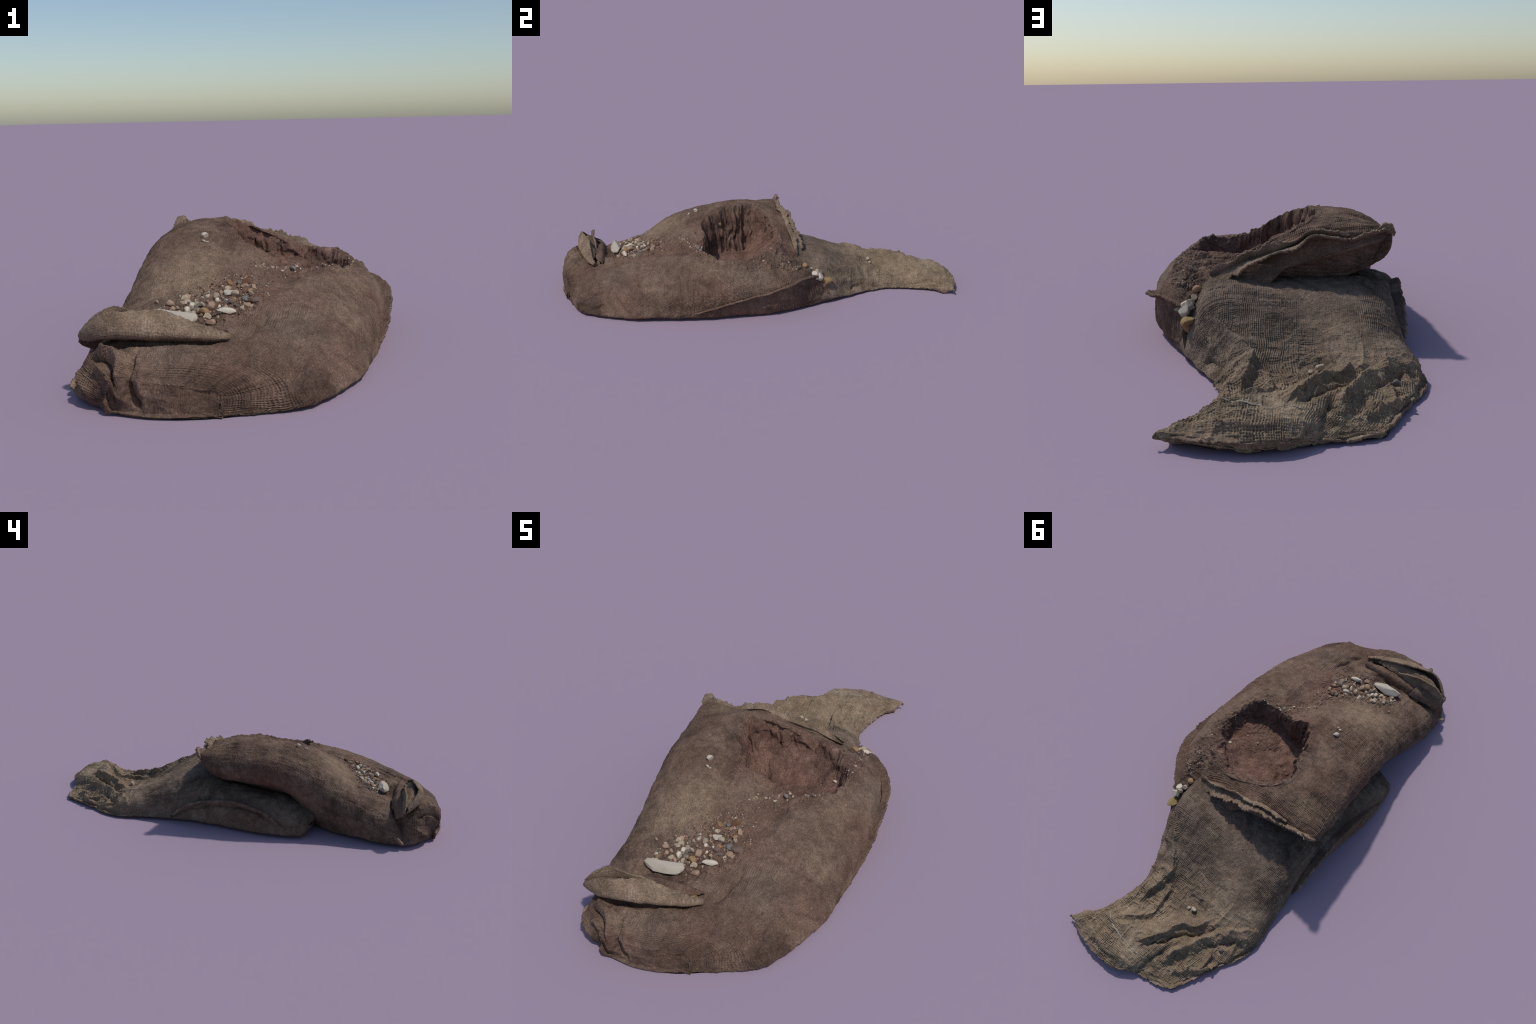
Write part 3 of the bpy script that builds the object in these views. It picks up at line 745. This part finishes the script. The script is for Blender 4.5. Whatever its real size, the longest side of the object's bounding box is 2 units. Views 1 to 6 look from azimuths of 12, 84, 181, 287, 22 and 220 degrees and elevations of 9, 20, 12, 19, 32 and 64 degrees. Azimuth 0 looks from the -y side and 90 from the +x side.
# grit: crumbs too small to pick out, one mesh per bed
def grit(n, poly, sizes, mat, seed):
    r = np.random.default_rng(seed)
    import bmesh
    bm = bmesh.new(); bmesh.ops.create_icosphere(bm, subdivisions=1, radius=1.0)
    BV = np.array([v.co[:] for v in bm.verts]); BF = np.array([[v.index for v in f.verts] for f in bm.faces]); bm.free()
    A = np.array(poly); VV, FF, k = [], [], 0
    while k < n:
        p = r.uniform(A.min(0), A.max(0))
        if polygon_distance(np.array([[p[0], p[1], 0.0]]), poly)[0] < 0: continue
        sz = (sizes[0] + (sizes[1] - sizes[0]) * r.random() ** 2) * r.uniform(0.6, 1.4, 3)
        z, _ = upper_ground.at(p[0], p[1])
        VV.append(BV * r.uniform(0.7, 1.2, (len(BV), 1)) * sz + np.array([p[0], p[1], z + sz[2] * 0.3])); FF.append(BF + k * len(BV)); k += 1
    ob = add_object("grit", np.concatenate(VV), np.concatenate(FF), mat, upper_root)
    ob["kind"] = "stuff"
BED = [(.09, -.46), (-.02, -.46), (-.14, -.57), (-.23, -.66), (-.22, -.71), (-.10, -.715), (-.0, -.69), (.08, -.62), (.11, -.54)]
for i, (m, n) in enumerate([('cream', 110), ('brown', 260), ('pink', 90), ('grey', 60)]):
    grit(n, BED, (.0014, .0042), STONES[m], 500 + i)
for i, (m, n) in enumerate([('cream', 25), ('brown', 320), ('pink', 30)]):
    grit(n, CRUST, (.0014, .0045), STONES[m], 520 + i)

# ------------------------------------------------------------------ pale stitching across the empty mouth
def stitching(path, radius, parent):
    c = curve([(x, y, 0) for x, y in path], 260)
    c[:, 2] = [lower_ground.at(p[0], p[1])[0] + radius * 0.5 for p in c]
    c += np.stack([noise3(c, 60, 5), noise3(c, 60, 6), 0 * c[:, 0]], 1) * 0.0025
    t = np.gradient(c, axis=0); t /= np.linalg.norm(t, axis=1, keepdims=True)
    s = np.cross(t, [0, 0, 1.0]); s /= np.linalg.norm(s, axis=1, keepdims=True); up = np.cross(s, t)
    a = np.linspace(0, 2 * np.pi, 8, endpoint=False)
    r = radius * (0.9 + 0.7 * noise3(c, 70, 8))
    c[:, 2] -= radius * np.maximum(noise3(c, 45, 9), 0) * 1.4
    R = c[:, None] + r[:, None, None] * (np.cos(a)[None, :, None] * s[:, None] * 1.2 + np.sin(a)[None, :, None] * up[:, None] * 0.7)
    add_object("stitching", R.reshape(-1, 3), grid_faces(len(R), 8, True), THREAD, parent)
stitching([(.135, .832), (.095, .862), (.0, .884), (-.074, .886), (-.118, .876)], .0022, lower_root)
stitching([(-.155, .862), (-.19, .845), (-.225, .852), (-.245, .875)], .0020, lower_root)

seam("frayed_hem", [(.240, .935, .034), (.19, .962, .034), (.10, .985, .034), (.02, .985, .032), (-.05, .965, .032), (-.085, .93, .040), (-.10, .89, .055)],
     [(.5, .7, -.3), (.1, .95, -.3), (-.3, .9, -.3), (-.8, .4, -.2)], [.014, .012, .012, .014, .010], 220, 10, .006, CLOTH_HEM, lower_root, 601)
seam("frayed_hem", [(-.07, .945, .006), (-.14, .925, .006), (-.22, .905, .007), (-.27, .86, .008), (-.31, .78, .010), (-.36, .68, .012)],
     [(-.2, .9, .1), (-.5, .8, .1), (-.9, .3, .1)], [.010, .016, .014, .010], 200, 10, .006, CLOTH_HEM, lower_root, 607)
